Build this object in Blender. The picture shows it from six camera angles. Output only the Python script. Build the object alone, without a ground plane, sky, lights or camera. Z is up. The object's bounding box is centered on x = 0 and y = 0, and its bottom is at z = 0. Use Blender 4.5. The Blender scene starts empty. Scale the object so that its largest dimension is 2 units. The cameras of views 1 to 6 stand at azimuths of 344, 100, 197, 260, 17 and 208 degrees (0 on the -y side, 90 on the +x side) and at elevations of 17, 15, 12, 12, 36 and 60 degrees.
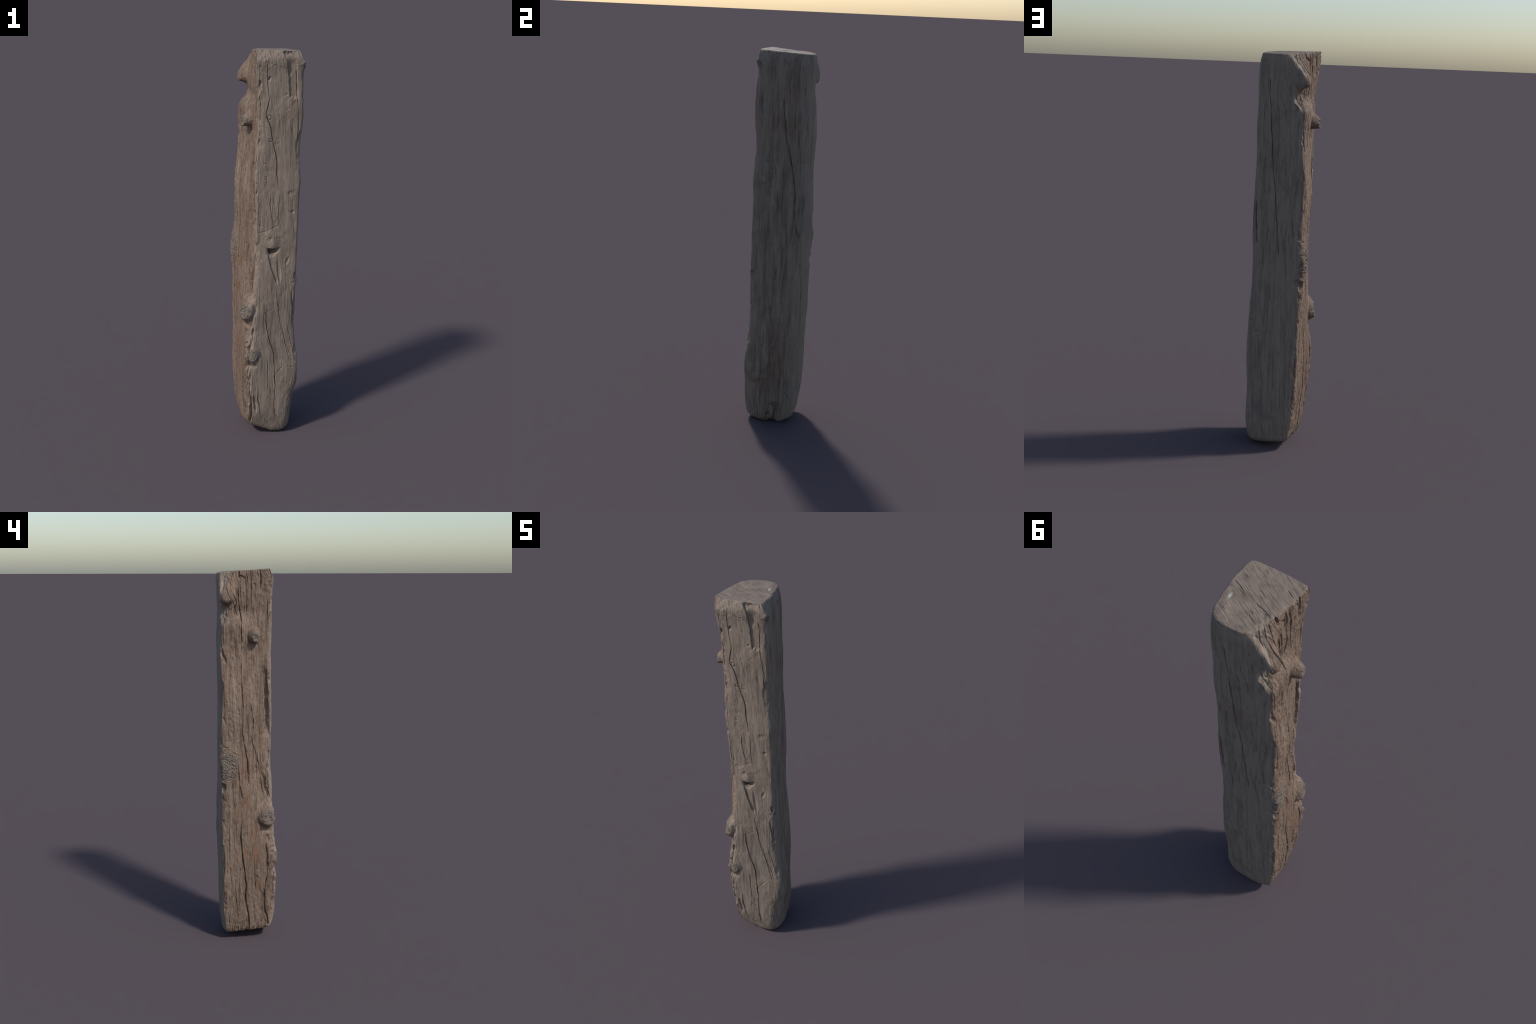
"""A weathered, roughly squared timber post standing on end.

The post is a loft through four corner lines (A front-left, B front-right,
C back-right, D back-left).  A point on its side is addressed by (q, z):
q = 0..1 runs over the front side A-B, 1..2 over the right side B-C, 2..3 over
the back C-D and 3..4 over the left side D-A; z is the height in metres.
Relief (knots, checks, gouges, fibres) is displaced on that surface.
"""
import numpy as np
import math

# ------------------------------------------------------------------ corners
# z, then x and y of corners A, B, C, D
CORNERS = np.array([
    (0.00, -0.098, -0.095, 0.096, -0.124, 0.106, 0.102, -0.088, 0.115),
    (0.06, -0.106, -0.118, 0.103, -0.138, 0.118, 0.117, -0.098, 0.124),
    (0.13, -0.112, -0.142, 0.109, -0.143, 0.127, 0.127, -0.113, 0.134),
    (0.22, -0.121, -0.148, 0.119, -0.144, 0.127, 0.129, -0.124, 0.139),
    (0.32, -0.128, -0.147, 0.142, -0.146, 0.122, 0.131, -0.131, 0.141),
    (0.42, -0.128, -0.148, 0.145, -0.137, 0.126, 0.132, -0.133, 0.140),
    (0.52, -0.125, -0.146, 0.128, -0.128, 0.129, 0.134, -0.134, 0.145),
    (0.62, -0.116, -0.138, 0.118, -0.126, 0.128, 0.134, -0.136, 0.147),
    (0.74, -0.100, -0.136, 0.120, -0.129, 0.121, 0.140, -0.137, 0.144),
    (0.86, -0.090, -0.131, 0.119, -0.136, 0.116, 0.136, -0.139, 0.144),
    (0.98, -0.091, -0.124, 0.119, -0.135, 0.116, 0.132, -0.140, 0.147),
    (1.10, -0.093, -0.126, 0.120, -0.136, 0.121, 0.131, -0.131, 0.151),
    (1.22, -0.095, -0.126, 0.121, -0.137, 0.123, 0.130, -0.131, 0.141),
    (1.34, -0.101, -0.125, 0.119, -0.140, 0.118, 0.129, -0.134, 0.134),
    (1.46, -0.104, -0.122, 0.115, -0.136, 0.111, 0.130, -0.129, 0.141),
    (1.56, -0.097, -0.125, 0.115, -0.138, 0.112, 0.130, -0.124, 0.146),
    (1.66, -0.096, -0.127, 0.122, -0.143, 0.114, 0.132, -0.131, 0.141),
    (1.733, -0.097, -0.129, 0.119, -0.146, 0.114, 0.129, -0.120, 0.136),
    (1.758, -0.098, -0.129, 0.118, -0.145, 0.114, 0.129, -0.098, 0.133),
    (1.785, -0.100, -0.129, 0.117, -0.144, 0.114, 0.128, -0.080, 0.130),
    (1.82, -0.102, -0.129, 0.117, -0.142, 0.114, 0.128, -0.084, 0.129),
    (1.90, -0.110, -0.131, 0.120, -0.139, 0.111, 0.128, -0.073, 0.134),
    (1.96, -0.119, -0.132, 0.115, -0.145, 0.103, 0.125, -0.055, 0.130),
    (2.00, -0.125, -0.117, 0.095, -0.138, 0.095, 0.113, -0.036, 0.119),
])
# how round each corner is (kernel half width in metres) at a few heights
ROUND_Z = np.array([0.0, 0.15, 0.40, 0.70, 0.95, 1.4, 1.8, 2.0])
ROUND = np.array([
    # A     B      C      D
    (0.020, 0.044, 0.028, 0.012),
    (0.024, 0.038, 0.024, 0.008),
    (0.026, 0.016, 0.022, 0.008),
    (0.022, 0.016, 0.022, 0.010),
    (0.012, 0.014, 0.022, 0.012),
    (0.010, 0.010, 0.020, 0.012),
    (0.010, 0.012, 0.020, 0.022),
    (0.010, 0.014, 0.042, 0.048),
])
# belly of the sides A-B, B-C, C-D, D-A: heights, amount
BELLY = [
    ((0, 1.4, 1.7, 2), (0.002, 0.002, 0.005, 0.004)),
    ((0, 0.1, 0.3, 0.6, 1.0, 1.5, 1.9, 2.0), (0.024, 0.021, 0.013, 0.011, 0.011, 0.015, 0.018, 0.014)),
    ((0, 0.2, 1.0, 1.9, 2.0), (0.010, 0.007, 0.002, 0.003, 0.012)),
    ((0, 0.2, 0.7, 0.95, 1.7, 1.8, 2.0), (0.007, 0.008, 0.010, 0.004, 0.004, 0.010, 0.012)),
]
TOP_Z = (2.000, 1.995, 1.982, 1.981)      # height of the top edge at A B C D
# height of the worn foot edge along q
FOOT_Q = (0.0, 0.3, 0.6, 0.85, 1.0, 1.3, 1.50, 1.58, 1.67, 1.76, 2.0, 2.5, 3.0, 3.5, 4.0)
FOOT_Z = (.062, .035, .010, .008, .014, .006, .003, .024, .026, .004, .016, .025, .042, .052, .062)


def ease(t):
    t = np.clip(t, 0.0, 1.0)
    return t * t * (3 - 2 * t)


def catmull(xk, yk, x):
    """smooth interpolation through control points (monotone-ish cubic)"""
    xk = np.asarray(xk, float)
    yk = np.asarray(yk, float)
    m = np.gradient(yk, xk)
    i = np.clip(np.searchsorted(xk, x) - 1, 0, len(xk) - 2)
    h = xk[i + 1] - xk[i]
    t = (x - xk[i]) / h
    t2, t3 = t * t, t * t * t
    return ((2 * t3 - 3 * t2 + 1) * yk[i] + (t3 - 2 * t2 + t) * h * m[i]
            + (-2 * t3 + 3 * t2) * yk[i + 1] + (t3 - t2) * h * m[i + 1])


# -------------------------------------------------------------------- noise
_rng = np.random.RandomState(7)
_perm = np.concatenate([_rng.permutation(256)] * 3)
_grad = _rng.normal(size=(256, 3))
_grad /= np.linalg.norm(_grad, axis=1)[:, None]


def perlin(x, y, z):
    xi, yi, zi = np.floor(x), np.floor(y), np.floor(z)
    fx, fy, fz = x - xi, y - yi, z - zi
    xi, yi, zi = (a.astype(np.int64) & 255 for a in (xi, yi, zi))
    u, v, w = (f * f * f * (f * (f * 6 - 15) + 10) for f in (fx, fy, fz))
    out = 0.0
    for a in (0, 1):
        for b in (0, 1):
            pab = _perm[_perm[xi + a] + yi + b]
            for c in (0, 1):
                g = _grad[_perm[pab + zi + c]]
                d = g[..., 0] * (fx - a) + g[..., 1] * (fy - b) + g[..., 2] * (fz - c)
                out = out + d * (u if a else 1 - u) * (v if b else 1 - v) * (w if c else 1 - w)
    return out * 1.6


def fbm(p, f, octaves=3, stretch=1.0, seed=0.0):
    """fractal noise; stretch > 1 draws it out along the grain (z)"""
    s, amp, tot = 0.0, 1.0, 0.0
    for k in range(octaves):
        s = s + amp * perlin(p[0] * f + seed * 17.3 + k * 5.1, p[1] * f + seed * 7.7,
                             p[2] * f / stretch + seed * 3.1)
        tot += amp
        amp *= 0.55
        f *= 2.03
    return s / tot


# --------------------------------------------------------------- base loft
def base_surface(per_side, rows):
    nq = per_side * 4
    q = np.arange(nq) / per_side
    h = np.linspace(0, 1, rows)
    side = np.floor(q).astype(int)
    t = q - side
    top = np.array(TOP_Z)
    ztop = top[side] * (1 - t) + top[(side + 1) % 4] * t
    zfoot = np.interp(q, FOOT_Q, FOOT_Z)
    Z = zfoot[None] + (ztop - zfoot)[None] * h[:, None]
    cx = [catmull(CORNERS[:, 0], CORNERS[:, 1 + 2 * k], Z) for k in range(4)]
    cy = [catmull(CORNERS[:, 0], CORNERS[:, 2 + 2 * k], Z) for k in range(4)]
    # rounding eats into a corner: set it out beforehand
    for k, (sx, sy) in enumerate(((-1, -1), (1, -1), (1, 1), (-1, 1))):
        out = 0.20 * np.interp(Z, ROUND_Z, ROUND[:, k])
        cx[k] = cx[k] + sx * 0.7 * out
        cy[k] = cy[k] + sy * 0.7 * out
    X = np.zeros_like(Z)
    Y = np.zeros_like(Z)
    for k in range(4):
        m = side == k
        k2 = (k + 1) % 4
        X[:, m] = cx[k][:, m] * (1 - t[m]) + cx[k2][:, m] * t[m]
        Y[:, m] = cy[k][:, m] * (1 - t[m]) + cy[k2][:, m] * t[m]
    # hewn sides are not flat: they belly out between the corners
    pb = np.sin(math.pi * t) ** 0.9
    for k, (zk, bk) in enumerate(BELLY):
        m = side == k
        ex, ey = cx[(k + 1) % 4] - cx[k], cy[(k + 1) % 4] - cy[k]
        ln = np.hypot(ex, ey)
        b = np.interp(Z, zk, bk)
        X[:, m] += (ey / ln * b * pb[None])[:, m]
        Y[:, m] += (-ex / ln * b * pb[None])[:, m]
    # rounding: blend of several smoothings along q, chosen by corner radius
    step = 0.25 / per_side
    widths = [0.0, 0.008, 0.016, 0.026, 0.036, 0.05]
    stackx, stacky = [X], [Y]
    freq = np.fft.rfftfreq(nq)
    for w in widths[1:]:
        sig = w * 0.9 / step
        ker = np.exp(-2 * (math.pi * freq * sig) ** 2)[None]
        stackx.append(np.fft.irfft(np.fft.rfft(X, axis=1) * ker, nq, axis=1))
        stacky.append(np.fft.irfft(np.fft.rfft(Y, axis=1) * ker, nq, axis=1))
    near = np.round(q).astype(int) % 4
    R = np.zeros_like(Z)
    for k in range(4):
        m = near == k
        R[:, m] = np.interp(Z[:, m], ROUND_Z, ROUND[:, k])
    # radius must not jump at side middles: harmless there, sides are straight
    XX = np.zeros_like(Z)
    YY = np.zeros_like(Z)
    for i in range(len(widths)):
        lo = widths[i - 1] if i else -1
        hi = widths[i + 1] if i + 1 < len(widths) else 9
        wgt = np.clip(np.minimum((R - lo) / (widths[i] - lo), (hi - R) / (hi - widths[i])), 0, 1)
        XX += wgt * stackx[i]
        YY += wgt * stacky[i]
    return q, Z, XX, YY


def surface_normals(X, Y, Z):
    P = np.stack([X, Y, Z], -1)
    dq = np.roll(P, -1, 1) - np.roll(P, 1, 1)
    dh = np.gradient(P, axis=0)
    n = np.cross(dq, dh)
    n /= np.linalg.norm(n, axis=-1, keepdims=True) + 1e-12
    return n
# === END OF BASE ===

# ------------------------------------------------------------------- relief
SIDE_W = 0.25        # nominal width of one side, turns q into metres

# knots: q, z, half width, half height, how far it stands out, droop, kind
#   stub  - a limb stub that stands clear of the wood, cut off bluntly
#   swell - a low swelling the grain flows around
KNOTS = [
    dict(q=3.07, z=1.872, rq=0.050, rz=0.075, h=0.050, droop=0.010, kind="spur"),
    dict(q=3.645, z=1.656, rq=0.029, rz=0.036, h=0.041, droop=0.006, kind="stub"),
    dict(q=3.86, z=0.690, rq=0.046, rz=0.062, h=0.033, droop=0.004, kind="stub"),
    dict(q=0.06, z=0.462, rq=0.040, rz=0.048, h=0.010, droop=0.004, kind="stub"),
    dict(q=3.15, z=0.990, rq=0.066, rz=0.105, h=0.008, droop=0.0, kind="swell"),
    dict(q=0.34, z=1.078, rq=0.052, rz=0.048, h=0.005, droop=0.004, kind="swell"),
    dict(q=1.03, z=1.930, rq=0.024, rz=0.026, h=0.006, droop=0.0, kind="swell"),
    dict(q=1.20, z=1.370, rq=0.050, rz=0.065, h=0.008, droop=0.0, kind="swell"),
    dict(q=1.02, z=0.852, rq=0.022, rz=0.026, h=0.004, droop=0.0, kind="swell"),
    dict(q=1.01, z=0.655, rq=0.016, rz=0.018, h=0.004, droop=0.0, kind="swell"),
    dict(q=1.20, z=0.290, rq=0.055, rz=0.055, h=0.006, droop=0.0, kind="swell"),
    dict(q=1.54, z=0.435, rq=0.026, rz=0.034, h=0.003, droop=0.0, kind="swell"),
    dict(q=2.20, z=0.615, rq=0.050, rz=0.055, h=0.005, droop=0.0, kind="swell"),
    dict(q=2.60, z=0.835, rq=0.045, rz=0.050, h=0.003, droop=0.0, kind="swell"),
    dict(q=0.24, z=1.682, rq=0.009, rz=0.011, h=0.001, droop=0.0, kind="pin"),
    dict(q=0.23, z=1.387, rq=0.006, rz=0.007, h=0.001, droop=0.0, kind="pin"),
    dict(q=0.29, z=1.572, rq=0.007, rz=0.008, h=0.001, droop=0.0, kind="pin"),
]

# drying checks: points (q, z) from top to bottom, width, depth
CHECKS = [
    ([(.23, 1.935), (.21, 1.86), (.23, 1.757), (.16, 1.70), (.27, 1.64), (.34, 1.573), (.46, 1.486), (.49, 1.37), (.51, 1.33)], .0034, .012),
    ([(.34, 1.29), (.34, 1.212), (.41, 1.155)], .007, .006),
    ([(.53, 1.30), (.52, 1.20), (.54, 1.14)], .003, .005),
    ([(.51, .81), (.60, .713), (.69, .619), (.76, .555), (.80, .468), (.82, .41)], .0034, .010),
    ([(.33, .685), (.42, .562), (.52, .471), (.53, .393), (.58, .241), (.63, .07)], .0036, .013),
    ([(.40, .430), (.42, .289), (.43, .20)], .003, .007),
    ([(.24, .28), (.24, .224), (.28, .13)], .006, .009),
    ([(.85, .60), (.90, .53), (.93, .45)], .004, .006),
    ([(.72, .62), (.80, .52), (.86, .44)], .004, .005),
    ([(.90, .80), (.92, .74), (.97, .67)], .006, .007),
    ([(.84, 1.90), (.86, 1.77), (.90, 1.64), (.91, 1.57)], .004, .008),
    # left side
    ([(3.34, 1.90), (3.33, 1.84), (3.37, 1.775), (3.39, 1.707), (3.42, 1.575)], .0042, .014),
    ([(3.16, 1.99), (3.13, 1.93), (3.17, 1.88), (3.24, 1.82), (3.30, 1.76)], .005, .008),
    ([(3.24, 1.99), (3.21, 1.92), (3.27, 1.85), (3.32, 1.78)], .0035, .008),
    ([(3.07, 1.99), (3.03, 1.93)], .007, .010),
    ([(3.36, 1.995), (3.355, 1.955)], .008, .018),
    ([(3.50, 1.985), (3.50, 1.935)], .006, .012),
    ([(3.77, 1.98), (3.76, 1.92), (3.75, 1.88)], .005, .006),
    ([(3.40, 1.515), (3.39, 1.437), (3.39, 1.335), (3.40, 1.243), (3.43, 1.123), (3.48, 1.053), (3.51, .975), (3.51, .88)], .0045, .011),
    ([(3.32, .99), (3.33, .901), (3.37, .80)], .004, .010),
    ([(3.55, 1.315), (3.61, 1.214), (3.61, 1.1), (3.73, 1.005), (3.77, .902), (3.79, .82)], .0042, .009),
    ([(3.36, .66), (3.35, .531), (3.38, .435), (3.42, .315), (3.41, .26), (3.46, .167), (3.51, .06)], .005, .016),
    ([(3.81, .55), (3.83, .418), (3.77, .274), (3.79, .164), (3.95, .07)], .006, .013),
    ([(3.22, .36), (3.23, .26), (3.26, .14)], .003, .006),
    ([(3.85, 1.56), (3.86, 1.432), (3.88, 1.36), (3.89, 1.277), (3.92, 1.174), (3.97, 1.10)], .021, .024),
    ([(3.94, 1.00), (3.91, .889), (3.91, .79)], .005, .010),
    ([(3.76, .955), (3.84, .907), (3.88, .833), (3.97, .76)], .014, .028),
    ([(3.12, .42), (3.17, .30), (3.16, .18)], .003, .005),
    # back
    ([(2.30, 1.86), (2.31, 1.804), (2.31, 1.647), (2.35, 1.568), (2.36, 1.477), (2.42, 1.36), (2.49, 1.229), (2.54, 1.125), (2.56, 1.02)], .0034, .010),
    ([(2.06, 1.28), (2.07, 1.245), (2.09, 1.163), (2.11, 1.06)], .008, .010),
    ([(2.08, 1.52), (2.08, 1.44)], .006, .006),
    ([(2.83, 1.18), (2.86, 1.10)], .003, .006),
    ([(2.45, 1.75), (2.47, 1.62), (2.50, 1.52)], .003, .004),
    ([(2.60, 1.80), (2.58, 1.66)], .003, .004),
    ([(2.36, 1.075), (2.38, 1.02)], .006, .005),
    ([(2.81, .15), (2.86, .11)], .004, .006),
    ([(2.30, .50), (2.31, .36)], .0025, .004),
    # right
    ([(1.54, 1.76), (1.57, 1.646), (1.59, 1.583), (1.66, 1.50), (1.74, 1.416), (1.81, 1.304), (1.84, 1.179), (1.86, 1.103), (1.95, 1.04)], .0042, .009),
    ([(1.49, 1.30), (1.51, 1.165)], .003, .006),
    ([(1.32, .79), (1.38, .69), (1.44, .585)], .0025, .004),
    ([(1.61, .77), (1.66, .54)], .0025, .004),
    ([(1.82, .262), (1.83, .19), (1.98, .135)], .003, .006),
    ([(1.99, .915), (2.0, .815)], .004, .006),
    ([(1.62, 1.90), (1.64, 1.78)], .003, .005),
    ([(1.12, 1.78), (1.14, 1.69)], .004, .005),
    ([(1.74, 1.69), (1.76, 1.60)], .004, .006),
    ([(1.30, .12), (1.31, .03)], .003, .004),
    ([(1.68, .115), (1.66, .02)], .005, .008),
]

# short cuts across the grain: (q, z) to (q, z), width, depth
SCRATCHES = [
    ((.19, 1.942), (.64, 1.910), .0026, .004), ((.04, 1.912), (.30, 1.880), .0026, .004),
    ((.13, 1.470), (.36, 1.430), .0030, .005), ((.09, 1.990), (.17, 1.966), .0026, .004),
    ((.15, 1.955), (.37, 1.990), .0026, .004), ((.35, 1.556), (.51, 1.556), .0030, .004),
    ((.42, 1.585), (.42, 1.556), .0030, .004), ((.16, .668), (.54, .722), .0040, .004),
    ((.60, 1.716), (.72, 1.735), .0040, .004), ((.56, .350), (.71, .395), .0035, .006),
    ((.71, .395), (.95, .375), .0040, .005), ((.02, 1.108), (.30, 1.124), .0040, .005),
    ((.30, 1.124), (.53, 1.150), .0035, .004), ((.52, 1.070), (.78, 1.040), .0030, .003),
    ((2.86, 1.105), (2.99, 1.096), .003, .004), ((2.66, 1.425), (2.76, 1.436), .002, .002),
    ((2.47, .853), (2.75, .800), .003, .003), ((2.20, .585), (2.60, .515), .002, .002),
    ((2.05, .665), (2.14, .680), .004, .006), ((1.02, 1.655), (1.14, 1.652), .003, .004),
    ((1.00, .372), (1.24, .365), .003, .005), ((1.24, .365), (1.34, .345), .003, .004),
    ((1.40, .430), (1.50, .470), .003, .004), ((3.37, 1.972), (3.47, 1.948), .004, .008),
    ((3.02, 1.086), (3.16, 1.082), .005, .008), ((3.16, 1.066), (3.36, 1.030), .005, .009),
    ((3.12, 1.030), (3.26, 1.018), .004, .006), ((3.47, 1.948), (3.56, 1.965), .004, .007), ((3.37, 1.950), (3.46, 1.944), .003, .006),
]

# hollows: q, z, half width, half height, depth, edge softness, lean of the axis
HOLLOWS = [
    dict(q=.750, z=1.885, rq=.026, rz=.118, d=.009, edge=.15, lean=-.10),   # slot below the top
    dict(q=.735, z=1.930, rq=.030, rz=.055, d=.008, edge=1.0, lean=.1),     # its deep pocket
    dict(q=.37, z=1.012, rq=.028, rz=.026, d=.026, edge=.75, lean=-.3),
    dict(q=.49, z=1.018, rq=.022, rz=.020, d=.012, edge=.7, lean=.5),      # mouth under the knot
    dict(q=.42, z=.915, rq=.013, rz=.090, d=.010, edge=.5, lean=-.36),     # its tail
    dict(q=.56, z=.905, rq=.014, rz=.085, d=.006, edge=.7, lean=-.12),
    dict(q=.985, z=1.545, rq=.030, rz=.085, d=.005, edge=.45, lean=0),     # knocked edge
    dict(q=.985, z=.875, rq=.014, rz=.022, d=.010, edge=.5, lean=0),
    dict(q=.98, z=.665, rq=.012, rz=.016, d=.008, edge=.5, lean=0),
    dict(q=.76, z=.960, rq=.012, rz=.026, d=.004, edge=.7, lean=.3),
    dict(q=.84, z=1.215, rq=.014, rz=.012, d=.004, edge=.7, lean=0),
    dict(q=.80, z=1.31, rq=.030, rz=.018, d=.003, edge=.8, lean=.3),
    dict(q=.05, z=1.845, rq=.013, rz=.018, d=.006, edge=.8, lean=0),       # eaten patches
    dict(q=.25, z=1.866, rq=.010, rz=.014, d=.007, edge=.6, lean=.2),
    dict(q=.08, z=1.785, rq=.012, rz=.035, d=.005, edge=.8, lean=-.1),
    dict(q=.62, z=1.792, rq=.007, rz=.008, d=.003, edge=.6, lean=0),
    dict(q=.03, z=.150, rq=.017, rz=.095, d=.045, edge=.5, lean=.08),     # rot hole at the foot
    dict(q=.16, z=.19, rq=.010, rz=.06, d=.010, edge=.6, lean=-.1),
    dict(q=3.86, z=.578, rq=.012, rz=.024, d=.010, edge=.6, lean=0),       # pits between the A knots
    dict(q=.08, z=.590, rq=.010, rz=.026, d=.008, edge=.6, lean=0),
    dict(q=3.94, z=.525, rq=.014, rz=.016, d=.009, edge=.6, lean=.3),
    dict(q=3.02, z=.868, rq=.016, rz=.030, d=.014, edge=.5, lean=.1),      # hole below the D knot
    dict(q=3.08, z=1.545, rq=.012, rz=.032, d=.012, edge=.5, lean=-.3),
    dict(q=3.68, z=1.600, rq=.007, rz=.030, d=.003, edge=.6, lean=0),
    dict(q=1.66, z=.108, rq=.030, rz=.018, d=.022, edge=.7, lean=0),       # foot hollow, right
    dict(q=1.53, z=.045, rq=.018, rz=.020, d=.008, edge=.6, lean=0),
    dict(q=1.22, z=.225, rq=.020, rz=.025, d=.006, edge=.8, lean=0),
    dict(q=2.93, z=.88, rq=.022, rz=.030, d=.008, edge=.7, lean=0),
    dict(q=2.82, z=1.73, rq=.014, rz=.022, d=.005, edge=.6, lean=0),
    dict(q=2.99, z=1.755, rq=.040, rz=.060, d=.014, edge=.9, lean=0),      # shaded recess under the spur
    dict(q=3.20, z=1.62, rq=.040, rz=.120, d=.007, edge=1.0, lean=0),
    dict(q=3.40, z=1.955, rq=.018, rz=.014, d=.008, edge=.5, lean=0),
    dict(q=3.92, z=.33, rq=.012, rz=.04, d=.006, edge=.7, lean=0),
    dict(q=3.83, z=.43, rq=.008, rz=.02, d=.010, edge=.6, lean=0),
]


def qdist(q, q0):
    return ((q - q0 + 2.0) % 4.0) - 2.0


def side_mask(q, k, soft=0.12):
    """1 on side k, fading over the corners"""
    d = np.abs(qdist(q, k + 0.5))
    return ease((0.5 + soft - d) / (2 * soft))


def build_relief(q, Z, X, Y, N):
    Q = np.broadcast_to(q[None], Z.shape)
    W = SIDE_W
    D = np.zeros_like(Z)                 # along the normal
    V = np.zeros(Z.shape + (3,))         # free vector part (drooping knots)
    T = np.roll(np.stack([X, Y, Z], -1), -1, 1) - np.roll(np.stack([X, Y, Z], -1), 1, 1)
    T /= np.linalg.norm(T, axis=-1, keepdims=True)

    # grain flows around knots: shift the lookup sideways like a stream line
    shift = np.zeros_like(Z)
    ringmix = np.zeros_like(Z)
    ringr = np.zeros_like(Z)
    for kn in KNOTS:
        a = 0.8 * kn["rq"]
        dx = qdist(Q, kn["q"]) * W
        dz = (Z - kn["z"]) * (kn["rq"] / kn["rz"]) * 0.8
        r2 = dx * dx + dz * dz
        shift -= dx * a * a / np.maximum(r2, a * a)
        m = ease((1.15 - np.sqrt(r2) / kn["rq"]) / 0.4)
        ringmix = np.maximum(ringmix, m)
        ringr = np.where(m > 0, np.sqrt(r2), ringr)
    # the front's grain leans: it runs down to the right
    shift += 0.15 * (Z - 1.0) * side_mask(Q, 0)
    G = [X + T[..., 0] * shift, Y + T[..., 1] * shift, Z]
    P = [X, Y, Z]

    left, front, right, back = (side_mask(Q, k) for k in (3, 0, 1, 2))

    # broad unevenness of the hewn sides
    D += 0.0040 * fbm(P, 5.0, 2, 1.8, 1) + (0.0018 + 0.0014 * front) * fbm(P, 16, 2, 2.0, 2)
    D += 0.0022 * front * fbm(P, 40, 2, 1.4, 15) * ease(fbm(P, 8, 2, 1.3, 16) / 0.3)
    # fibre relief, strong on the split left side
    n1 = fbm(G, 38, 3, 12.0, 3)
    n2 = fbm(G, 95, 2, 14.0, 4)
    n3 = fbm(G, 170, 2, 9.0, 5)
    ridged = 0.35 - np.abs(fbm(G, 30, 2, 10.0, 6))
    amp = 0.0014 * front + 0.0050 * left + 0.0017 * right + 0.0006 * back
    calm = 0.55 + 0.45 * ease((fbm(P, 7, 2, 2.5, 8) + 0.15) / 0.4)
    fl = amp * calm * (1 - ringmix * 0.8)
    D += fl * (0.9 * n1 + 0.5 * n2 + 0.35 * n3) + fl * 1.1 * np.minimum(ridged, 0.1)
    # torn fibre slots: narrow, deep, long
    slot = fbm(G, 48, 2, 16.0, 9)
    D -= (0.0055 * left + 0.0020 * right + 0.0010 * front + 0.0006 * back) * ease((slot - 0.27) / 0.2) * (1 - ringmix)
    # crumbly, flaked patches
    crumb = fbm(P, 70, 3, 2.2, 10)
    patch = ease((fbm(P, 9, 2, 1.5, 11) - 0.02) / 0.25)
    D += crumb * (0.0046 * left + 0.0016 * front * patch + 0.0010 * right) * (0.35 + 0.65 * patch)
    flake = fbm(G, 140, 2, 3.2, 14)
    D += flake * (0.0022 * left + 0.0009 * right + 0.0006 * front * patch) * (1 - 0.5 * ringmix)
    # adze facets: shallow terraces on the hewn front
    terr = fbm(P, 11, 2, 1.6, 12) * 4
    D += 0.0003 * front * (np.floor(terr) + ease((terr - np.floor(terr) - 0.35) / 0.3) - terr)
    # chipped corners
    corner = np.exp(-(qdist(Q, np.round(Q)) * W / 0.016) ** 2)
    chip = np.maximum(0, fbm(P, 24, 3, 2.2, 13) - 0.02)
    which = np.interp(Q, [0, .5, 1, 1.5, 2, 2.5, 3, 3.5, 4], [1.7, 1.2, .8, .5, .3, .6, 1.6, 1.5, 1.7])
    D -= corner * chip * 0.022 * which

    # corner A is torn between and below its two knots
    torn = np.exp(-((qdist(Q, 3.99) * W) / 0.030) ** 2) * ease((Z - 0.04) / 0.06) * ease((0.80 - Z) / 0.12)
    tz = fbm(G, 26, 3, 5.0, 17)
    ledge = np.floor(tz * 7) / 7
    D += torn * (0.016 * ledge + 0.006 * fbm(P, 60, 2, 3.0, 18) - 0.001)
    torn2 = np.exp(-((qdist(Q, 4.0) * W) / 0.014) ** 2) * ease((Z - 0.80) / 0.12)
    D += torn2 * (0.008 * ledge - 0.001)
    # the split-off slab beside corner D ends in a splintered shoulder
    edge_q = np.interp(Z, [0.7, 1.0, 1.3, 1.46, 1.56, 1.70, 1.80], [3.72, 3.72, 3.66, 3.50, 3.44, 3.39, 3.36])
    jag = 1.772 + 0.018 * np.sin(Q * 61) + 0.03 * perlin(Q * 26, Z * 0, Z * 0)
    slab = ease((edge_q - Q) * W / 0.006) * ease((jag - Z) / 0.006) * np.interp(Z, [0.6, 0.85, 1.30, 1.48, 1.8], [0, 1.2, 1.2, .25, .25]) * (Q > 2.9)
    D += 0.010 * slab * left
    hollow_z = ease((Z - 0.95) / 0.2) * ease((1.56 - Z) / 0.15)
    D -= 0.007 * left * hollow_z * ease((Q - edge_q) * W / 0.02) * (Q < 4) * ease((3.97 - Q) * W / 0.02)

    # top front: worn bevel
    lim = np.interp(Q, [0.0, 0.16, 0.68, 1.0], [1.952, 1.950, 1.964, 1.97])
    D -= 0.12 * np.maximum(0, Z - lim) * front

    for hl in HOLLOWS:
        dz = Z - hl["z"]
        dx = qdist(Q, hl["q"]) * W - hl["lean"] * dz
        rr = np.sqrt((dx / hl["rq"]) ** 2 + (dz / hl["rz"]) ** 2)
        if hl["edge"] < 0.2:             # boxy
            rr = np.maximum(np.abs(dx) / hl["rq"], np.abs(dz) / hl["rz"])
        rr = rr + 0.16 * crumb
        m = rr < 1.3
        D[m] -= hl["d"] * ease((1 - rr[m]) / hl["edge"] + 0.0)

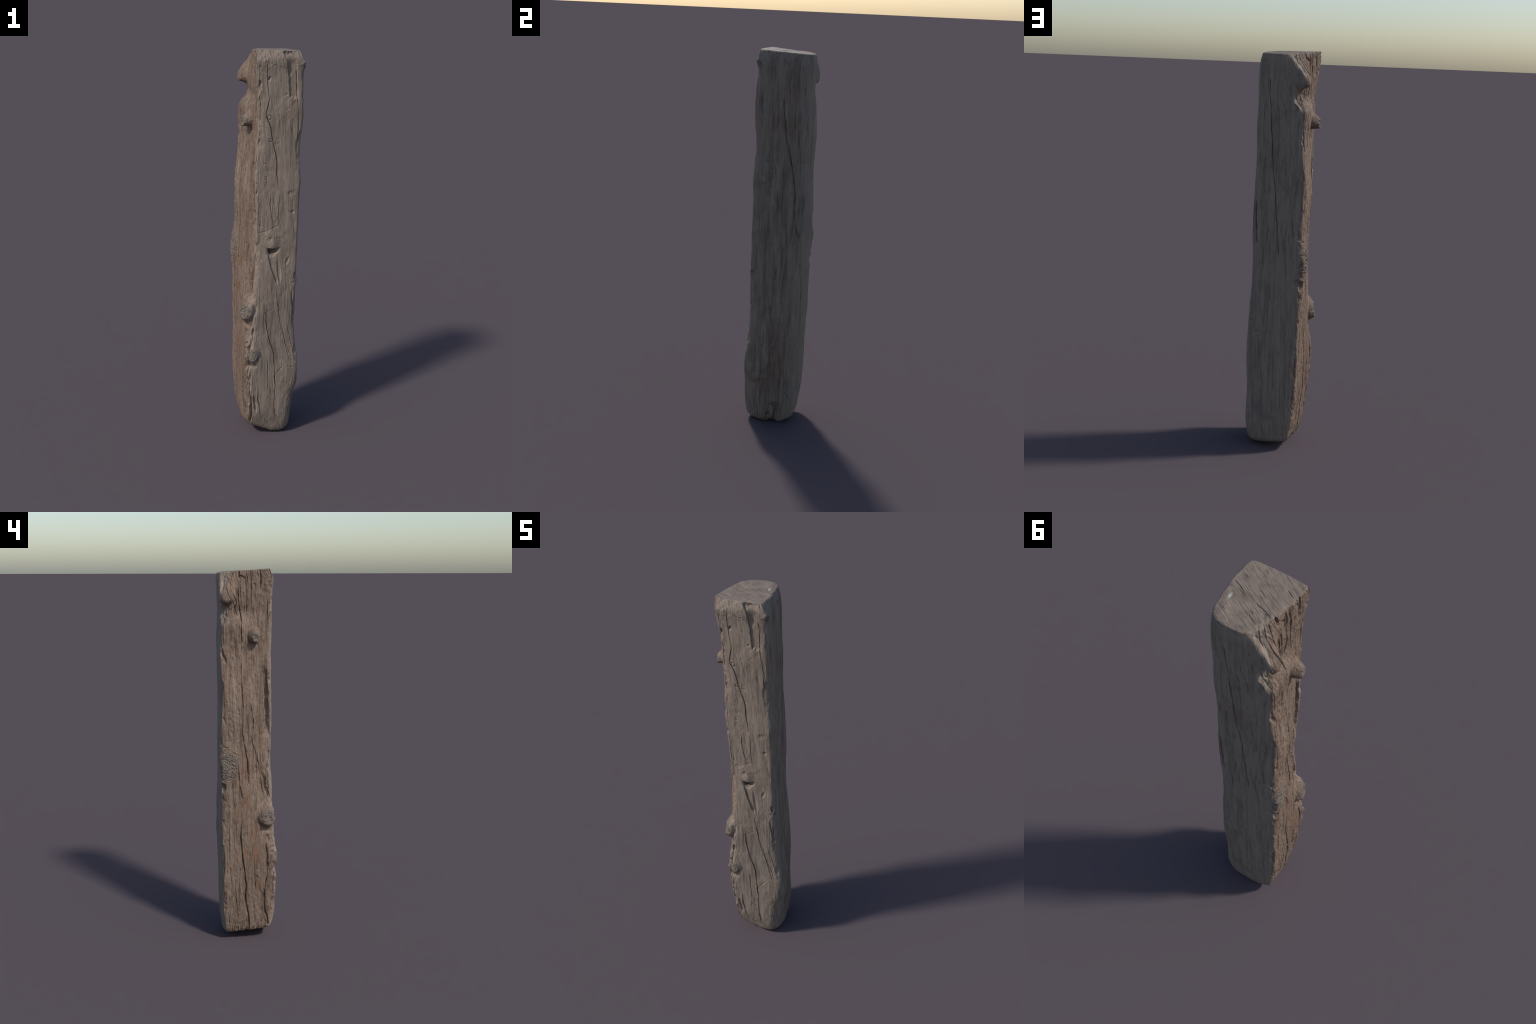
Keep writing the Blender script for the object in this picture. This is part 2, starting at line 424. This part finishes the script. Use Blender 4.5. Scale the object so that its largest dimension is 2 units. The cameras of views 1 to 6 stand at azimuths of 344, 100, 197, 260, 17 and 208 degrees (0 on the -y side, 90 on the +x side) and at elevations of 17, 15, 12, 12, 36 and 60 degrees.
    for pts, w, dep in CHECKS:
        w, dep = max(w * 0.62, 0.0018), dep * 0.75
        pz = np.array([p[1] for p in pts])[::-1]
        pq = np.array([p[0] for p in pts])[::-1]
        rows = np.where((Z.max(1) > pz[0] - .02) & (Z.min(1) < pz[-1] + .02))[0]
        sl = slice(rows[0], rows[-1] + 1)
        z = Z[sl]
        qc = catmull(pz, pq, np.clip(z, pz[0], pz[-1])) + 0.012 * perlin(z * 28 + pq[0] * 50, z * 0 + pq[0] * 9, z * 0) \
            + 0.005 * perlin(z * 95 + pq[0] * 50, z * 0 + 3.3, z * 0)
        run = .12 if w > .008 else .03
        life = ease((z - pz[0] + .01) / run) * ease((pz[-1] + .01 - z) / run)
        vary = 1.0 + 0.15 * perlin(z * 9, z * 0 + 1.7, z * 0) if w > 0.008 else 0.75 + 0.6 * perlin(z * 17 + pq[0] * 31, z * 0 + 7.7, z * 0)
        d = np.abs(qdist(Q[sl], qc)) * W / (w * np.clip(vary, .4, 1.3) + 1e-6)
        D[sl] -= dep * life * np.clip(1.25 - d, 0, 1) ** 0.8 * np.clip(vary + .25, .5, 1.2)
        D[sl] += 0.0007 * life * np.exp(-((d - 2) / 1.0) ** 2)

    for (qa, za), (qb, zb), w, dep in SCRATCHES:
        w, dep = w * 0.75, dep * 0.6
        ax, ay, bx, by = qa * W, za, qb * W, zb
        L2 = (bx - ax) ** 2 + (by - ay) ** 2
        px = Q * W + 0.004 * perlin(Q * 20, Z * 60, Z * 0 + qa)
        py = Z + 0.005 * perlin(Q * 40, Z * 9, Z * 0 + za)
        t = np.clip(((px - ax) * (bx - ax) + (py - ay) * (by - ay)) / L2, 0, 1)
        d = np.hypot(px - ax - t * (bx - ax), py - ay - t * (by - ay))
        broken = ease((perlin(Q * 30 + qa * 7, Z * 60, Z * 0 + za) + 0.35) / 0.5)
        D -= dep * np.clip(1.2 - d / w, 0, 1) * (0.3 + 0.7 * np.sin(t * 3.1)) * broken

    knot_id = np.full(Z.shape, -1)
    for i, kn in enumerate(KNOTS):
        dx = qdist(Q, kn["q"]) * W
        dz = Z - kn["z"]
        r = np.hypot(dx / kn["rq"], dz / kn["rz"])
        near = r < 1.7
        wob = r + 0.10 * fbm([Q * 6, Z * 30, Z * 0 + i], 1.0, 2)
        if kn["kind"] == "stub":
            sx = dx / kn["rq"]
            # flares softly into the wood above, stops sharply below
            rz_eff = np.where(dz > 0, dz / (kn["rz"] * 1.35), dz / (kn["rz"] * 0.85))
            rr = np.hypot(sx, rz_eff) + 0.12 * crumb
            body = np.where(dz > 0, ease((1.25 - rr) / 0.85), ease((1.12 - rr) / 0.55))
            rough = 0.22 * fbm(P, 85, 3, 1.0, 21 + i) * ease((0.85 - rr) / 0.3)
            D += kn["h"] * body * (1 + rough) - 0.005 * ease((0.45 - rr) / .3) * (kn["h"] > .02)
            V[..., 2] -= kn["droop"] * body ** 1.5
            D -= 0.006 * np.exp(-((dz + kn["rz"] * 1.15) / 0.010) ** 2) * ease((1 - np.abs(sx)) / .4)
            knot_id[rr < 0.66] = i
        elif kn["kind"] == "spur":
            # long ramp from above, undercut below
            sx = dx / kn["rq"]
            up = np.interp(dz - 0.022 * np.clip(sx, -1.2, 1.2) ** 2, [-.068, -.054, -.036, -.012, 0.012, 0.05, 0.105], [0, .26, .76, 1.0, .86, .46, 0])
            sx = dx / kn["rq"]
            across = ease((1.25 - np.abs(sx)) / 0.9)
            body = ease(up) * across
            V += (np.array([-0.95, 0.32, 0.0]) * kn["h"])[None, None] * body[..., None]
            V[..., 2] -= kn["droop"] * body ** 2
            D += 0.004 * body * fbm(G, 60, 2, 5.0, 20)
            knot_id[(body > 0.42) & (dz < .045)] = i
        elif kn["kind"] == "swell":
            body = ease((1.25 - wob) / 0.9)
            D += kn["h"] * body
            rings = np.sin(wob * kn["rq"] / 0.0042 * 3.1 + 6.0 * fbm(P, 30, 3, 1, 30 + i))
            D += (0.0002 if kn["q"] < 1 else 0.0006) * rings * ease((1.15 - wob) / 0.3) * near
            D -= 0.0035 * ease((0.30 - wob) / 0.25) * near
            D += 0.0016 * fbm(P, 110, 2, 1.0, 40 + i) * ease((0.9 - wob) / 0.3)
            if kn["rq"] > .055:          # the burl: slanting, rope-like ripples
                u, v = dz * 0.85 + dx * 0.5, dx * 0.85 - dz * 0.5
                rip = fbm([u, v * 0.28, u * 0], 150, 2, 1, 80) + 0.6 * fbm([u, v * 0.3, u * 0], 320, 1, 1, 81)
                D += 0.0046 * rip * ease((1.0 - wob) / 0.5)
            if kn["rq"] > .02:
                knot_id[wob < (0.80 if kn["rq"] > .055 else 0.62)] = i
        else:
            D -= 0.003 * np.exp(-((r - 1) / 0.22) ** 2)
            D += 0.001 * ease((1 - r) / .2)
    # the swelling on the front overhangs the mouth below it
    m = np.exp(-((qdist(Q, .38) * W) / .03) ** 2) * ease((Z - 1.030) / .006) * ease((1.075 - Z) / .03)
    D += 0.004 * m
    V[..., 2] -= 0.006 * m
    return D, V, knot_id


def build_surface(per_side, rows, cap_rings):
    """all vertices and quads of the post, with a part number per quad"""
    q, Z, X, Y = base_surface(per_side, rows)
    N = surface_normals(X, Y, Z)
    D, V, kid = build_relief(q, Z, X, Y, N)
    # relief dies away at the sawn top and at the foot so that the ends close
    fade = ease((Z[-1:] - Z) / 0.004) * 0.75 + 0.25
    P = np.stack([X, Y, Z], -1) + N * (D * fade)[..., None] + V * (ease((Z[-1:] - Z) / .02))[..., None]
    # round the foot and, slightly, the top arris
    cen = P.mean(1, keepdims=True)
    def shrink(P, amount):
        P[..., :2] = cen[..., :2] + (P[..., :2] - cen[..., :2]) * (1 - amount)[..., None]
    dfoot = Z - Z[:1]
    shrink(P, 0.06 * np.clip(1 - dfoot / 0.022, 0, 1) ** 2)
    dtop = Z[-1:] - Z
    nick = ease((fbm([X, Y, Z * 0], 55, 2, 1, 51) - 0.1) / 0.2) * side_mask(np.broadcast_to(q[None], Z.shape), 3)
    arris = 0.005 + 0.012 * nick + 0.006 * np.clip(fbm([X, Y, Z * 0], 30, 2, 1, 50), 0, 1)
    shrink(P, 0.035 * np.clip(1 - dtop / arris, 0, 1) ** 2)

    nq = len(q)
    verts = [P.reshape(-1, 3)]
    quads, part = [], []
    j = np.arange(nq)
    j2 = (j + 1) % nq
    Zq = Z
    i = np.arange(rows - 1)[:, None]
    quads.append(np.stack([i * nq + j, i * nq + j2, (i + 1) * nq + j2, (i + 1) * nq + j], -1).reshape(-1, 4))
    mid_q = np.broadcast_to(q[None], (rows - 1, nq))
    lab = np.where((mid_q > 3.0) & (mid_q < 3.97), 1, 0)
    k0 = kid[:-1]
    lab = np.where(k0 >= 0, 10 + k0, lab)
    part.append(lab.reshape(-1))
    count = rows * nq

    # sawn top: rings shrinking to the middle
    top = P[-1]
    c = top.mean(0)
    s = (1 - np.linspace(0, 1, cap_rings + 1)[1:] ** 0.9)[:, None, None]
    R = c + (top - c)[None] * s
    zz = c[2] + (top[:, 2] - c[2])[None] * s[..., 0]
    plane_z = 1.991 - 0.012 * R[..., 0] - 0.045 * R[..., 1]
    k = ease((1 - s[..., 0]) / 0.15)
    R[..., 2] = zz * (1 - k) + plane_z * k
    along = R[..., 0] * -0.84 + R[..., 1] * 0.54
    cross = R[..., 0] * 0.54 + R[..., 1] * 0.84
    zero = along * 0
    cut = fbm([cross * 1.0 + 0.004 * perlin(along * 18, cross * 30, zero), along * .07, zero], 120, 2, 1, 60)
    cut2 = fbm([cross, along * .10, zero + .3], 300, 2, 1, 61)
    rise = 0.0016 * cut + 0.0008 * cut2 - 0.003 * ease((cut - .33) / .12)
    R[..., 2] += rise * k + 0.0015 * fbm([R[..., 0], R[..., 1], zero], 22, 2, 1, 62) * k
    verts.append(R[:-1].reshape(-1, 3))
    verts.append(R[-1].mean(0)[None])
    def ring(r):
        return ((rows - 1) * nq + j) if r == 0 else (count + (r - 1) * nq + j)
    for r in range(cap_rings - 1):
        a, b = ring(r), ring(r + 1)
        quads.append(np.stack([a, a[j2], b[j2], b], -1))
        part.append(np.full(nq, 2))
    mid = count + (cap_rings - 1) * nq
    fan_top = np.stack([ring(cap_rings - 1), ring(cap_rings - 1)[j2], np.full(nq, mid)], -1)
    count = mid + 1

    # foot: a worn, lopsided underside, lowest towards the right
    bot = P[0]
    foot_rings = 40
    c = np.array([0.02, 0.0, 0.0])
    s = (1 - np.linspace(0, 1, foot_rings + 1)[1:])[:, None, None]
    R = c + (bot - c)[None] * s
    und = np.clip(0.012 - 0.30 * (R[..., 0] - 0.03), 0.002, 0.05) + 0.004 * fbm([R[..., 0], R[..., 1], R[..., 0] * 0], 25, 3, 1, 70)
    k = ease((1 - s[..., 0]) / 0.30)
    R[..., 2] = bot[None, :, 2] * (1 - k) + np.minimum(und, bot[None, :, 2] + 0.004) * k
    verts.append(R[:-1].reshape(-1, 3))
    verts.append(R[-1].mean(0)[None])
    base = count
    def fring(r):
        return j if r == 0 else (base + (r - 1) * nq + j)
    for r in range(foot_rings - 1):
        a, b = fring(r), fring(r + 1)
        quads.append(np.stack([a[j2], a, b, b[j2]], -1))
        part.append(np.full(nq, 3))
    mid2 = base + (foot_rings - 1) * nq
    fan_foot = np.stack([fring(foot_rings - 1)[j2], fring(foot_rings - 1), np.full(nq, mid2)], -1)

    verts = np.concatenate(verts)
    zmin, zmax = verts[:, 2].min(), verts[:, 2].max()
    verts[:, 2] = (verts[:, 2] - zmin) * (2.0 / (zmax - zmin))
    return verts, np.concatenate(quads), np.concatenate(part), fan_top, fan_foot


def vertex_normals(verts, quads, tris):
    n = np.zeros_like(verts)
    a = verts[quads]
    fn = np.cross(a[:, 2] - a[:, 0], a[:, 3] - a[:, 1])
    for k in range(4):
        for d in range(3):
            n[:, d] += np.bincount(quads[:, k], fn[:, d], len(verts))
    a = verts[tris]
    ft = np.cross(a[:, 1] - a[:, 0], a[:, 2] - a[:, 0])
    for k in range(3):
        for d in range(3):
            n[:, d] += np.bincount(tris[:, k], ft[:, d], len(verts))
    return n / (np.linalg.norm(n, axis=1, keepdims=True) + 1e-20)
# === END OF SHAPE ===

import bpy


# ---------------------------------------------------------------- materials
class Nodes:
    def __init__(self, name):
        self.mat = bpy.data.materials.new(name)
        self.mat.use_nodes = True
        self.nt = self.mat.node_tree
        self.bsdf = self.nt.nodes["Principled BSDF"]
        self.coord = self.nt.nodes.new("ShaderNodeTexCoord").outputs["Object"]

    def put(self, sock, val):
        if isinstance(val, bpy.types.NodeSocket):
            self.nt.links.new(val, sock)
        else:
            sock.default_value = val

    def mapping(self, scale=(1, 1, 1), loc=(0, 0, 0), rot=(0, 0, 0), vec=None):
        n = self.nt.nodes.new("ShaderNodeMapping")
        self.put(n.inputs["Vector"], vec or self.coord)
        n.inputs["Scale"].default_value = scale
        n.inputs["Location"].default_value = loc
        n.inputs["Rotation"].default_value = rot
        return n.outputs[0]

    def noise(self, vec, scale, detail=3, rough=0.55, distort=0.0):
        n = self.nt.nodes.new("ShaderNodeTexNoise")
        self.put(n.inputs["Vector"], vec)
        n.inputs["Scale"].default_value = scale
        n.inputs["Detail"].default_value = detail
        n.inputs["Roughness"].default_value = rough
        n.inputs["Distortion"].default_value = distort
        return n.outputs["Fac"]

    def math(self, op, a, b=0.0, c=0.0, clamp=False):
        n = self.nt.nodes.new("ShaderNodeMath")
        n.operation = op
        n.use_clamp = clamp
        self.put(n.inputs[0], a)
        self.put(n.inputs[1], b)
        self.put(n.inputs[2], c)
        return n.outputs[0]

    def step(self, val, lo, hi, out0=0.0, out1=1.0):
        n = self.nt.nodes.new("ShaderNodeMapRange")
        n.interpolation_type = "SMOOTHSTEP"
        self.put(n.inputs["Value"], val)
        n.inputs["From Min"].default_value = lo
        n.inputs["From Max"].default_value = hi
        n.inputs["To Min"].default_value = out0
        n.inputs["To Max"].default_value = out1
        return n.outputs[0]

    def ramp(self, fac, stops):
        n = self.nt.nodes.new("ShaderNodeValToRGB")
        self.put(n.inputs[0], fac)
        e = n.color_ramp.elements
        e[0].position, e[0].color = stops[0][0], (*stops[0][1], 1)
        e[1].position, e[1].color = stops[-1][0], (*stops[-1][1], 1)
        for p, c in stops[1:-1]:
            x = e.new(p)
            x.color = (*c, 1)
        return n.outputs[0]

    def mix(self, fac, a, b, mode="MIX"):
        n = self.nt.nodes.new("ShaderNodeMix")
        n.data_type = "RGBA"
        n.blend_type = mode
        self.put(n.inputs["Factor"], fac)
        for s, v in ((n.inputs[6], a), (n.inputs[7], b)):
            self.put(s, (*v, 1) if isinstance(v, tuple) and len(v) == 3 else v)
        return n.outputs[2]

    def xyz(self):
        n = self.nt.nodes.new("ShaderNodeSeparateXYZ")
        self.nt.links.new(self.coord, n.inputs[0])
        return n.outputs

    def finish(self, color, height, strength, dist=0.004, rough=0.85, spec=0.25):
        b = self.nt.nodes.new("ShaderNodeBump")
        b.inputs["Strength"].default_value = strength
        b.inputs["Distance"].default_value = dist
        self.put(b.inputs["Height"], height)
        self.nt.links.new(b.outputs[0], self.bsdf.inputs["Normal"])
        self.put(self.bsdf.inputs["Base Color"], color)
        self.put(self.bsdf.inputs["Roughness"], rough)
        self.bsdf.inputs["Specular IOR Level"].default_value = spec
        return self.mat


GREY_DARK = (0.141, 0.108, 0.083)
GREY_MID = (0.229, 0.177, 0.138)
GREY_PALE = (0.282, 0.224, 0.176)
BROWN_DARK = (0.080, 0.052, 0.037)
BROWN_MID = (0.171, 0.116, 0.083)
BROWN_PALE = (0.248, 0.184, 0.139)
RUST = (0.215, 0.098, 0.050)


def blob(n, x, y, z, centre, radii):
    """soft ellipsoid mask in object space"""
    s = None
    for v, c, r in zip((x, y, z), centre, radii):
        d = n.math("POWER", n.math("DIVIDE", n.math("SUBTRACT", v, c), r), 2.0)
        s = d if s is None else n.math("ADD", s, d)
    return n.step(s, 1.0, 0.15)


def side_wood(knots):
    n = Nodes("weathered_wood")
    x, y, z = n.xyz()
    patchy = n.noise(n.mapping((1, 1, 0.35)), 9, 4, 0.6)
    wob = n.math("MULTIPLY", n.math("SUBTRACT", patchy, 0.5), 0.05)
    dl = n.math("ADD", x, 0.115)
    dr = n.math("SUBTRACT", 0.118, x)
    df = n.math("ADD", y, 0.128)
    db = n.math("SUBTRACT", 0.133, y)
    dfb = n.math("MINIMUM", df, db)
    left = n.step(n.math("ADD", n.math("SUBTRACT", dfb, dl), wob), -0.012, 0.02)
    right = n.step(n.math("ADD", n.math("SUBTRACT", dfb, dr), wob), 0.015, 0.09)
    fibre = n.noise(n.mapping((1, 1, 0.045)), 120, 4, 0.6, 0.3)
    fine = n.noise(n.mapping((1, 1, 0.03)), 380, 3, 0.6)
    streak = n.noise(n.mapping((1, 1, 0.07)), 38, 4, 0.65, 0.4)
    mott = n.noise(n.mapping((1, 1, 0.5)), 30, 4, 0.65)
    tone = n.math("ADD", n.math("MULTIPLY", streak, 0.45),
                  n.math("ADD", n.math("MULTIPLY", fibre, 0.30), n.math("MULTIPLY", mott, 0.25)))
    grey = n.ramp(tone, [(0.36, GREY_DARK), (0.50, GREY_MID), (0.66, GREY_PALE)])
    brown = n.ramp(tone, [(0.36, BROWN_DARK), (0.49, BROWN_MID), (0.66, BROWN_PALE)])
    # brown heart shows through on the split side and as streaks on the right
    stripes = n.noise(n.mapping((1, 1, 0.10)), 24, 4, 0.6, 0.5)
    rb = n.math("MULTIPLY", right, n.step(stripes, 0.42, 0.60))
    rb = n.math("MULTIPLY", rb, 0.9)
    freckle = n.math("MULTIPLY", n.step(patchy, 0.54, 0.68), 0.30)
    silver = n.step(n.noise(n.mapping((1, 1, 0.22)), 17, 4, 0.6), 0.55, 0.70, 1.0, 0.45)
    fac = n.math("MAXIMUM", n.math("MULTIPLY", left, silver), n.math("MAXIMUM", rb, freckle))
    col = n.mix(fac, grey, brown)
    # rust red heartwood patches low on the split side
    red = None
    for cy, cz, ry, rz in ((.020, .79, .022, .060), (.060, .725, .016, .050), (-.028, .61, .030, .055),
                           (.098, .43, .012, .032), (-.035, .49, .034, .070), (.020, .935, .020, .065),
                           (.028, .50, .016, .050), (.075, .95, .018, .025), (-.05, .33, .025, .06)):
        b = blob(n, x, y, z, (-.135, cy, cz), (.06, ry, rz))
        red = b if red is None else n.math("MAXIMUM", red, b)
    rs = n.step(n.noise(n.mapping((1, 1, 0.12)), 55, 4, 0.65, 0.3), 0.40, 0.58)
    col = n.mix(n.math("MULTIPLY", n.math("MULTIPLY", red, rs), 0.62), col, RUST)
    # darker, damp brown zone low on the split side
    zone = blob(n, x, y, z, (-.135, -.035, .44), (.06, .09, .26))
    zone = n.math("MULTIPLY", zone, n.step(streak, 0.38, 0.60))
    col = n.mix(n.math("MULTIPLY", zone, 0.40), col, (0.095, 0.060, 0.042))
    # knots: grey, gritty end wood, dark in the cracks
    kn = None
    for c, r in knots:
        b = blob(n, x, y, z, c, r)
        kn = b if kn is None else n.math("MAXIMUM", kn, b)
    grit = n.noise(n.mapping((1, 1, 0.8)), 150, 4, 0.65)
    kcol = n.ramp(grit, [(0.34, (0.042, 0.034, 0.028)), (0.45, (0.128, 0.103, 0.084)), (0.66, (0.205, 0.170, 0.142))])
    kn = n.math("MULTIPLY", n.step(n.math("ADD", kn, n.math("MULTIPLY", n.math("SUBTRACT", mott, 0.5), 1.2)), 0.15, 0.75), 0.85)
    col = n.mix(kn, col, kcol)
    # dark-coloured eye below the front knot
    eye = blob(n, x, y, z, (-.022, -.12, 1.012), (.030, .05, .024))
    eye = n.math("MULTIPLY", eye, n.step(mott, 0.34, 0.52))
    col = n.mix(n.math("MULTIPLY", eye, 0.65), col, (0.040, 0.033, 0.027))
    # short torn slits and worm pits
    slit = n.step(n.noise(n.mapping((1, 1, 0.11)), 85, 3, 0.6, 0.6), 0.36, 0.29)
    col = n.mix(n.math("MULTIPLY", slit, n.math("ADD", 0.35, n.math("MULTIPLY", left, 0.40))), col, (0.040, 0.030, 0.024))
    pit = n.step(n.noise(n.mapping((1, 1, 0.45)), 110, 3, 0.6), 0.33, 0.27)
    col = n.mix(n.math("MULTIPLY", pit, 0.6), col, (0.038, 0.030, 0.025))
    # fine dark grain pores, pale rubbed fibres
    pores = n.step(fibre, 0.44, 0.32)
    col = n.mix(n.math("MULTIPLY", pores, 0.34), col, (0.045, 0.035, 0.028))
    col = n.mix(n.math("MULTIPLY", n.step(fine, 0.42, 0.30), 0.30), col, (0.05, 0.04, 0.032))
    col = n.mix(n.math("MULTIPLY", n.step(fine, 0.60, 0.75), 0.25), col, (0.30, 0.26, 0.215))
    # damp blue-grey stain low on the back
    stain = n.math("MAXIMUM", blob(n, x, y, z, (0.055, 0.13, 0.215), (0.045, 0.05, 0.05)),
                   blob(n, x, y, z, (0.015, 0.13, 0.170), (0.050, 0.05, 0.035)))
    stain = n.math("MULTIPLY", stain, n.step(mott, 0.35, 0.55))
    col = n.mix(n.math("MULTIPLY", stain, 0.35), col, (0.07, 0.075, 0.085))
    splinter = n.noise(n.mapping((1, 1, 0.22)), 150, 4, 0.62, 0.5)
    fl = n.math("ADD", 0.34, n.math("MULTIPLY", left, 0.36))
    h = n.math("ADD", n.math("MULTIPLY", fibre, fl),
               n.math("ADD", n.math("MULTIPLY", fine, 0.35), n.math("MULTIPLY", mott, 0.35)))
    amt = n.math("ADD", 0.45, n.math("MULTIPLY", left, 1.1))
    h = n.math("ADD", h, n.math("MULTIPLY", splinter, amt))
    h = n.math("SUBTRACT", h, n.math("ADD", n.math("MULTIPLY", slit, 0.5), n.math("MULTIPLY", pit, 0.5)))
    h = n.math("ADD", h, n.math("MULTIPLY", n.math("MULTIPLY", grit, kn), 1.2))
    return n.finish(col, h, 0.85, 0.004, rough=0.72, spec=0.4)


def end_wood():
    n = Nodes("sawn_end_grain")
    x, y, z = n.xyz()
    ang = math.atan2(0.54, -0.84)
    vec = n.mapping((1, 1, 1), rot=(0, 0, -ang))
    lines = n.noise(n.mapping((0.09, 1, 1), vec=vec), 170, 4, 0.6, 0.2)
    finel = n.noise(n.mapping((0.06, 1, 1), vec=vec), 520, 3, 0.6)
    mott = n.noise(n.coord, 26, 4, 0.6)
    tone = n.math("ADD", n.math("MULTIPLY", lines, 0.5), n.math("MULTIPLY", mott, 0.5))
    col = n.ramp(tone, [(0.36, (0.124, 0.092, 0.070)), (0.5, (0.186, 0.143, 0.110)), (0.64, (0.232, 0.184, 0.144))])
    col = n.mix(n.math("MULTIPLY", n.step(lines, 0.42, 0.30), 0.50), col, (0.06, 0.05, 0.045))
    col = n.mix(n.math("MULTIPLY", n.step(finel, 0.42, 0.30), 0.25), col, (0.07, 0.06, 0.05))
    # a pale dropping near the edge
    spot = n.math("MULTIPLY", blob(n, x, y, z, (0.088, 0.030, 1.985), (0.007, 0.018, 0.05)),
                  n.step(n.noise(n.coord, 120, 3), 0.42, 0.52))
    col = n.mix(n.math("MULTIPLY", spot, 0.85), col, (0.40, 0.39, 0.37))
    h = n.math("ADD", n.math("MULTIPLY", lines, 0.7), n.math("MULTIPLY", finel, 0.4))
    return n.finish(col, h, 0.5, 0.004, rough=0.62, spec=0.42)


# -------------------------------------------------------------------- build
def make_part(name, verts, normals, faces, mats, parent):
    """faces: list of index arrays (quads and/or triangles) of the whole body"""
    used = np.unique(np.concatenate([f.reshape(-1) for f in faces if len(f)]))
    remap = np.full(len(verts), -1, np.int64)
    remap[used] = np.arange(len(used))
    me = bpy.data.meshes.new(name)
    loops = np.concatenate([remap[f].reshape(-1) for f in faces if len(f)]).astype(np.int32)
    sizes = np.concatenate([np.full(len(f), f.shape[1]) for f in faces if len(f)]).astype(np.int32)
    starts = np.concatenate([[0], np.cumsum(sizes)[:-1]]).astype(np.int32)
    me.vertices.add(len(used))
    me.vertices.foreach_set("co", verts[used].astype(np.float32).ravel())
    me.loops.add(len(loops))
    me.loops.foreach_set("vertex_index", loops)
    me.polygons.add(len(sizes))
    me.polygons.foreach_set("loop_start", starts)
    me.update(calc_edges=True)
    me.validate()
    me.polygons.foreach_set("use_smooth", np.ones(len(me.polygons), bool))
    me.normals_split_custom_set_from_vertices(normals[used].astype(np.float32).tolist())
    for m in mats:
        me.materials.append(m)
    ob = bpy.data.objects.new(name, me)
    bpy.context.scene.collection.objects.link(ob)
    ob.parent = parent
    return ob


def main():
    verts, quads, part, fan_top, fan_foot = build_surface(PER_SIDE, ROWS, CAP_RINGS)
    normals = vertex_normals(verts, quads, np.concatenate([fan_top, fan_foot]))
    post = bpy.data.objects.new("timber_post", None)
    bpy.context.scene.collection.objects.link(post)
    post["label"] = "old grey weathered squared timber post with knots and cracks"
    post["category"] = "wooden post"
    spots = []
    for i, kn in enumerate(KNOTS):
        f = quads[part == 10 + i]
        if len(f) >= 20 and (kn["kind"] == "stub" or kn["rq"] > .055 or 1.0 < kn["q"] < 1.1):
            v = verts[np.unique(f)]
            k = 1.0 if kn["kind"] == "stub" else 0.85
            spots.append((tuple(float(a) for a in v.mean(0)), (0.06, *(float(a) * k for a in (np.ptp(v[:, 1]) * .62 + .004, np.ptp(v[:, 2]) * .60)))))
    wood, end = side_wood(spots), end_wood()
    make_part("shaft", verts, normals, [quads[part == 0]], [wood], post)
    make_part("split_face", verts, normals, [quads[part == 1]], [wood], post)
    make_part("sawn_end", verts, normals, [quads[part == 2], fan_top], [end], post)
    make_part("foot_end", verts, normals, [quads[part == 3], fan_foot], [wood], post)
    for i, kn in enumerate(KNOTS):
        f = quads[part == 10 + i]
        if len(f) < 20:
            continue
        make_part("knot", verts, normals, [f], [wood], post)


PER_SIDE, ROWS, CAP_RINGS = 165, 1050, 110
main()
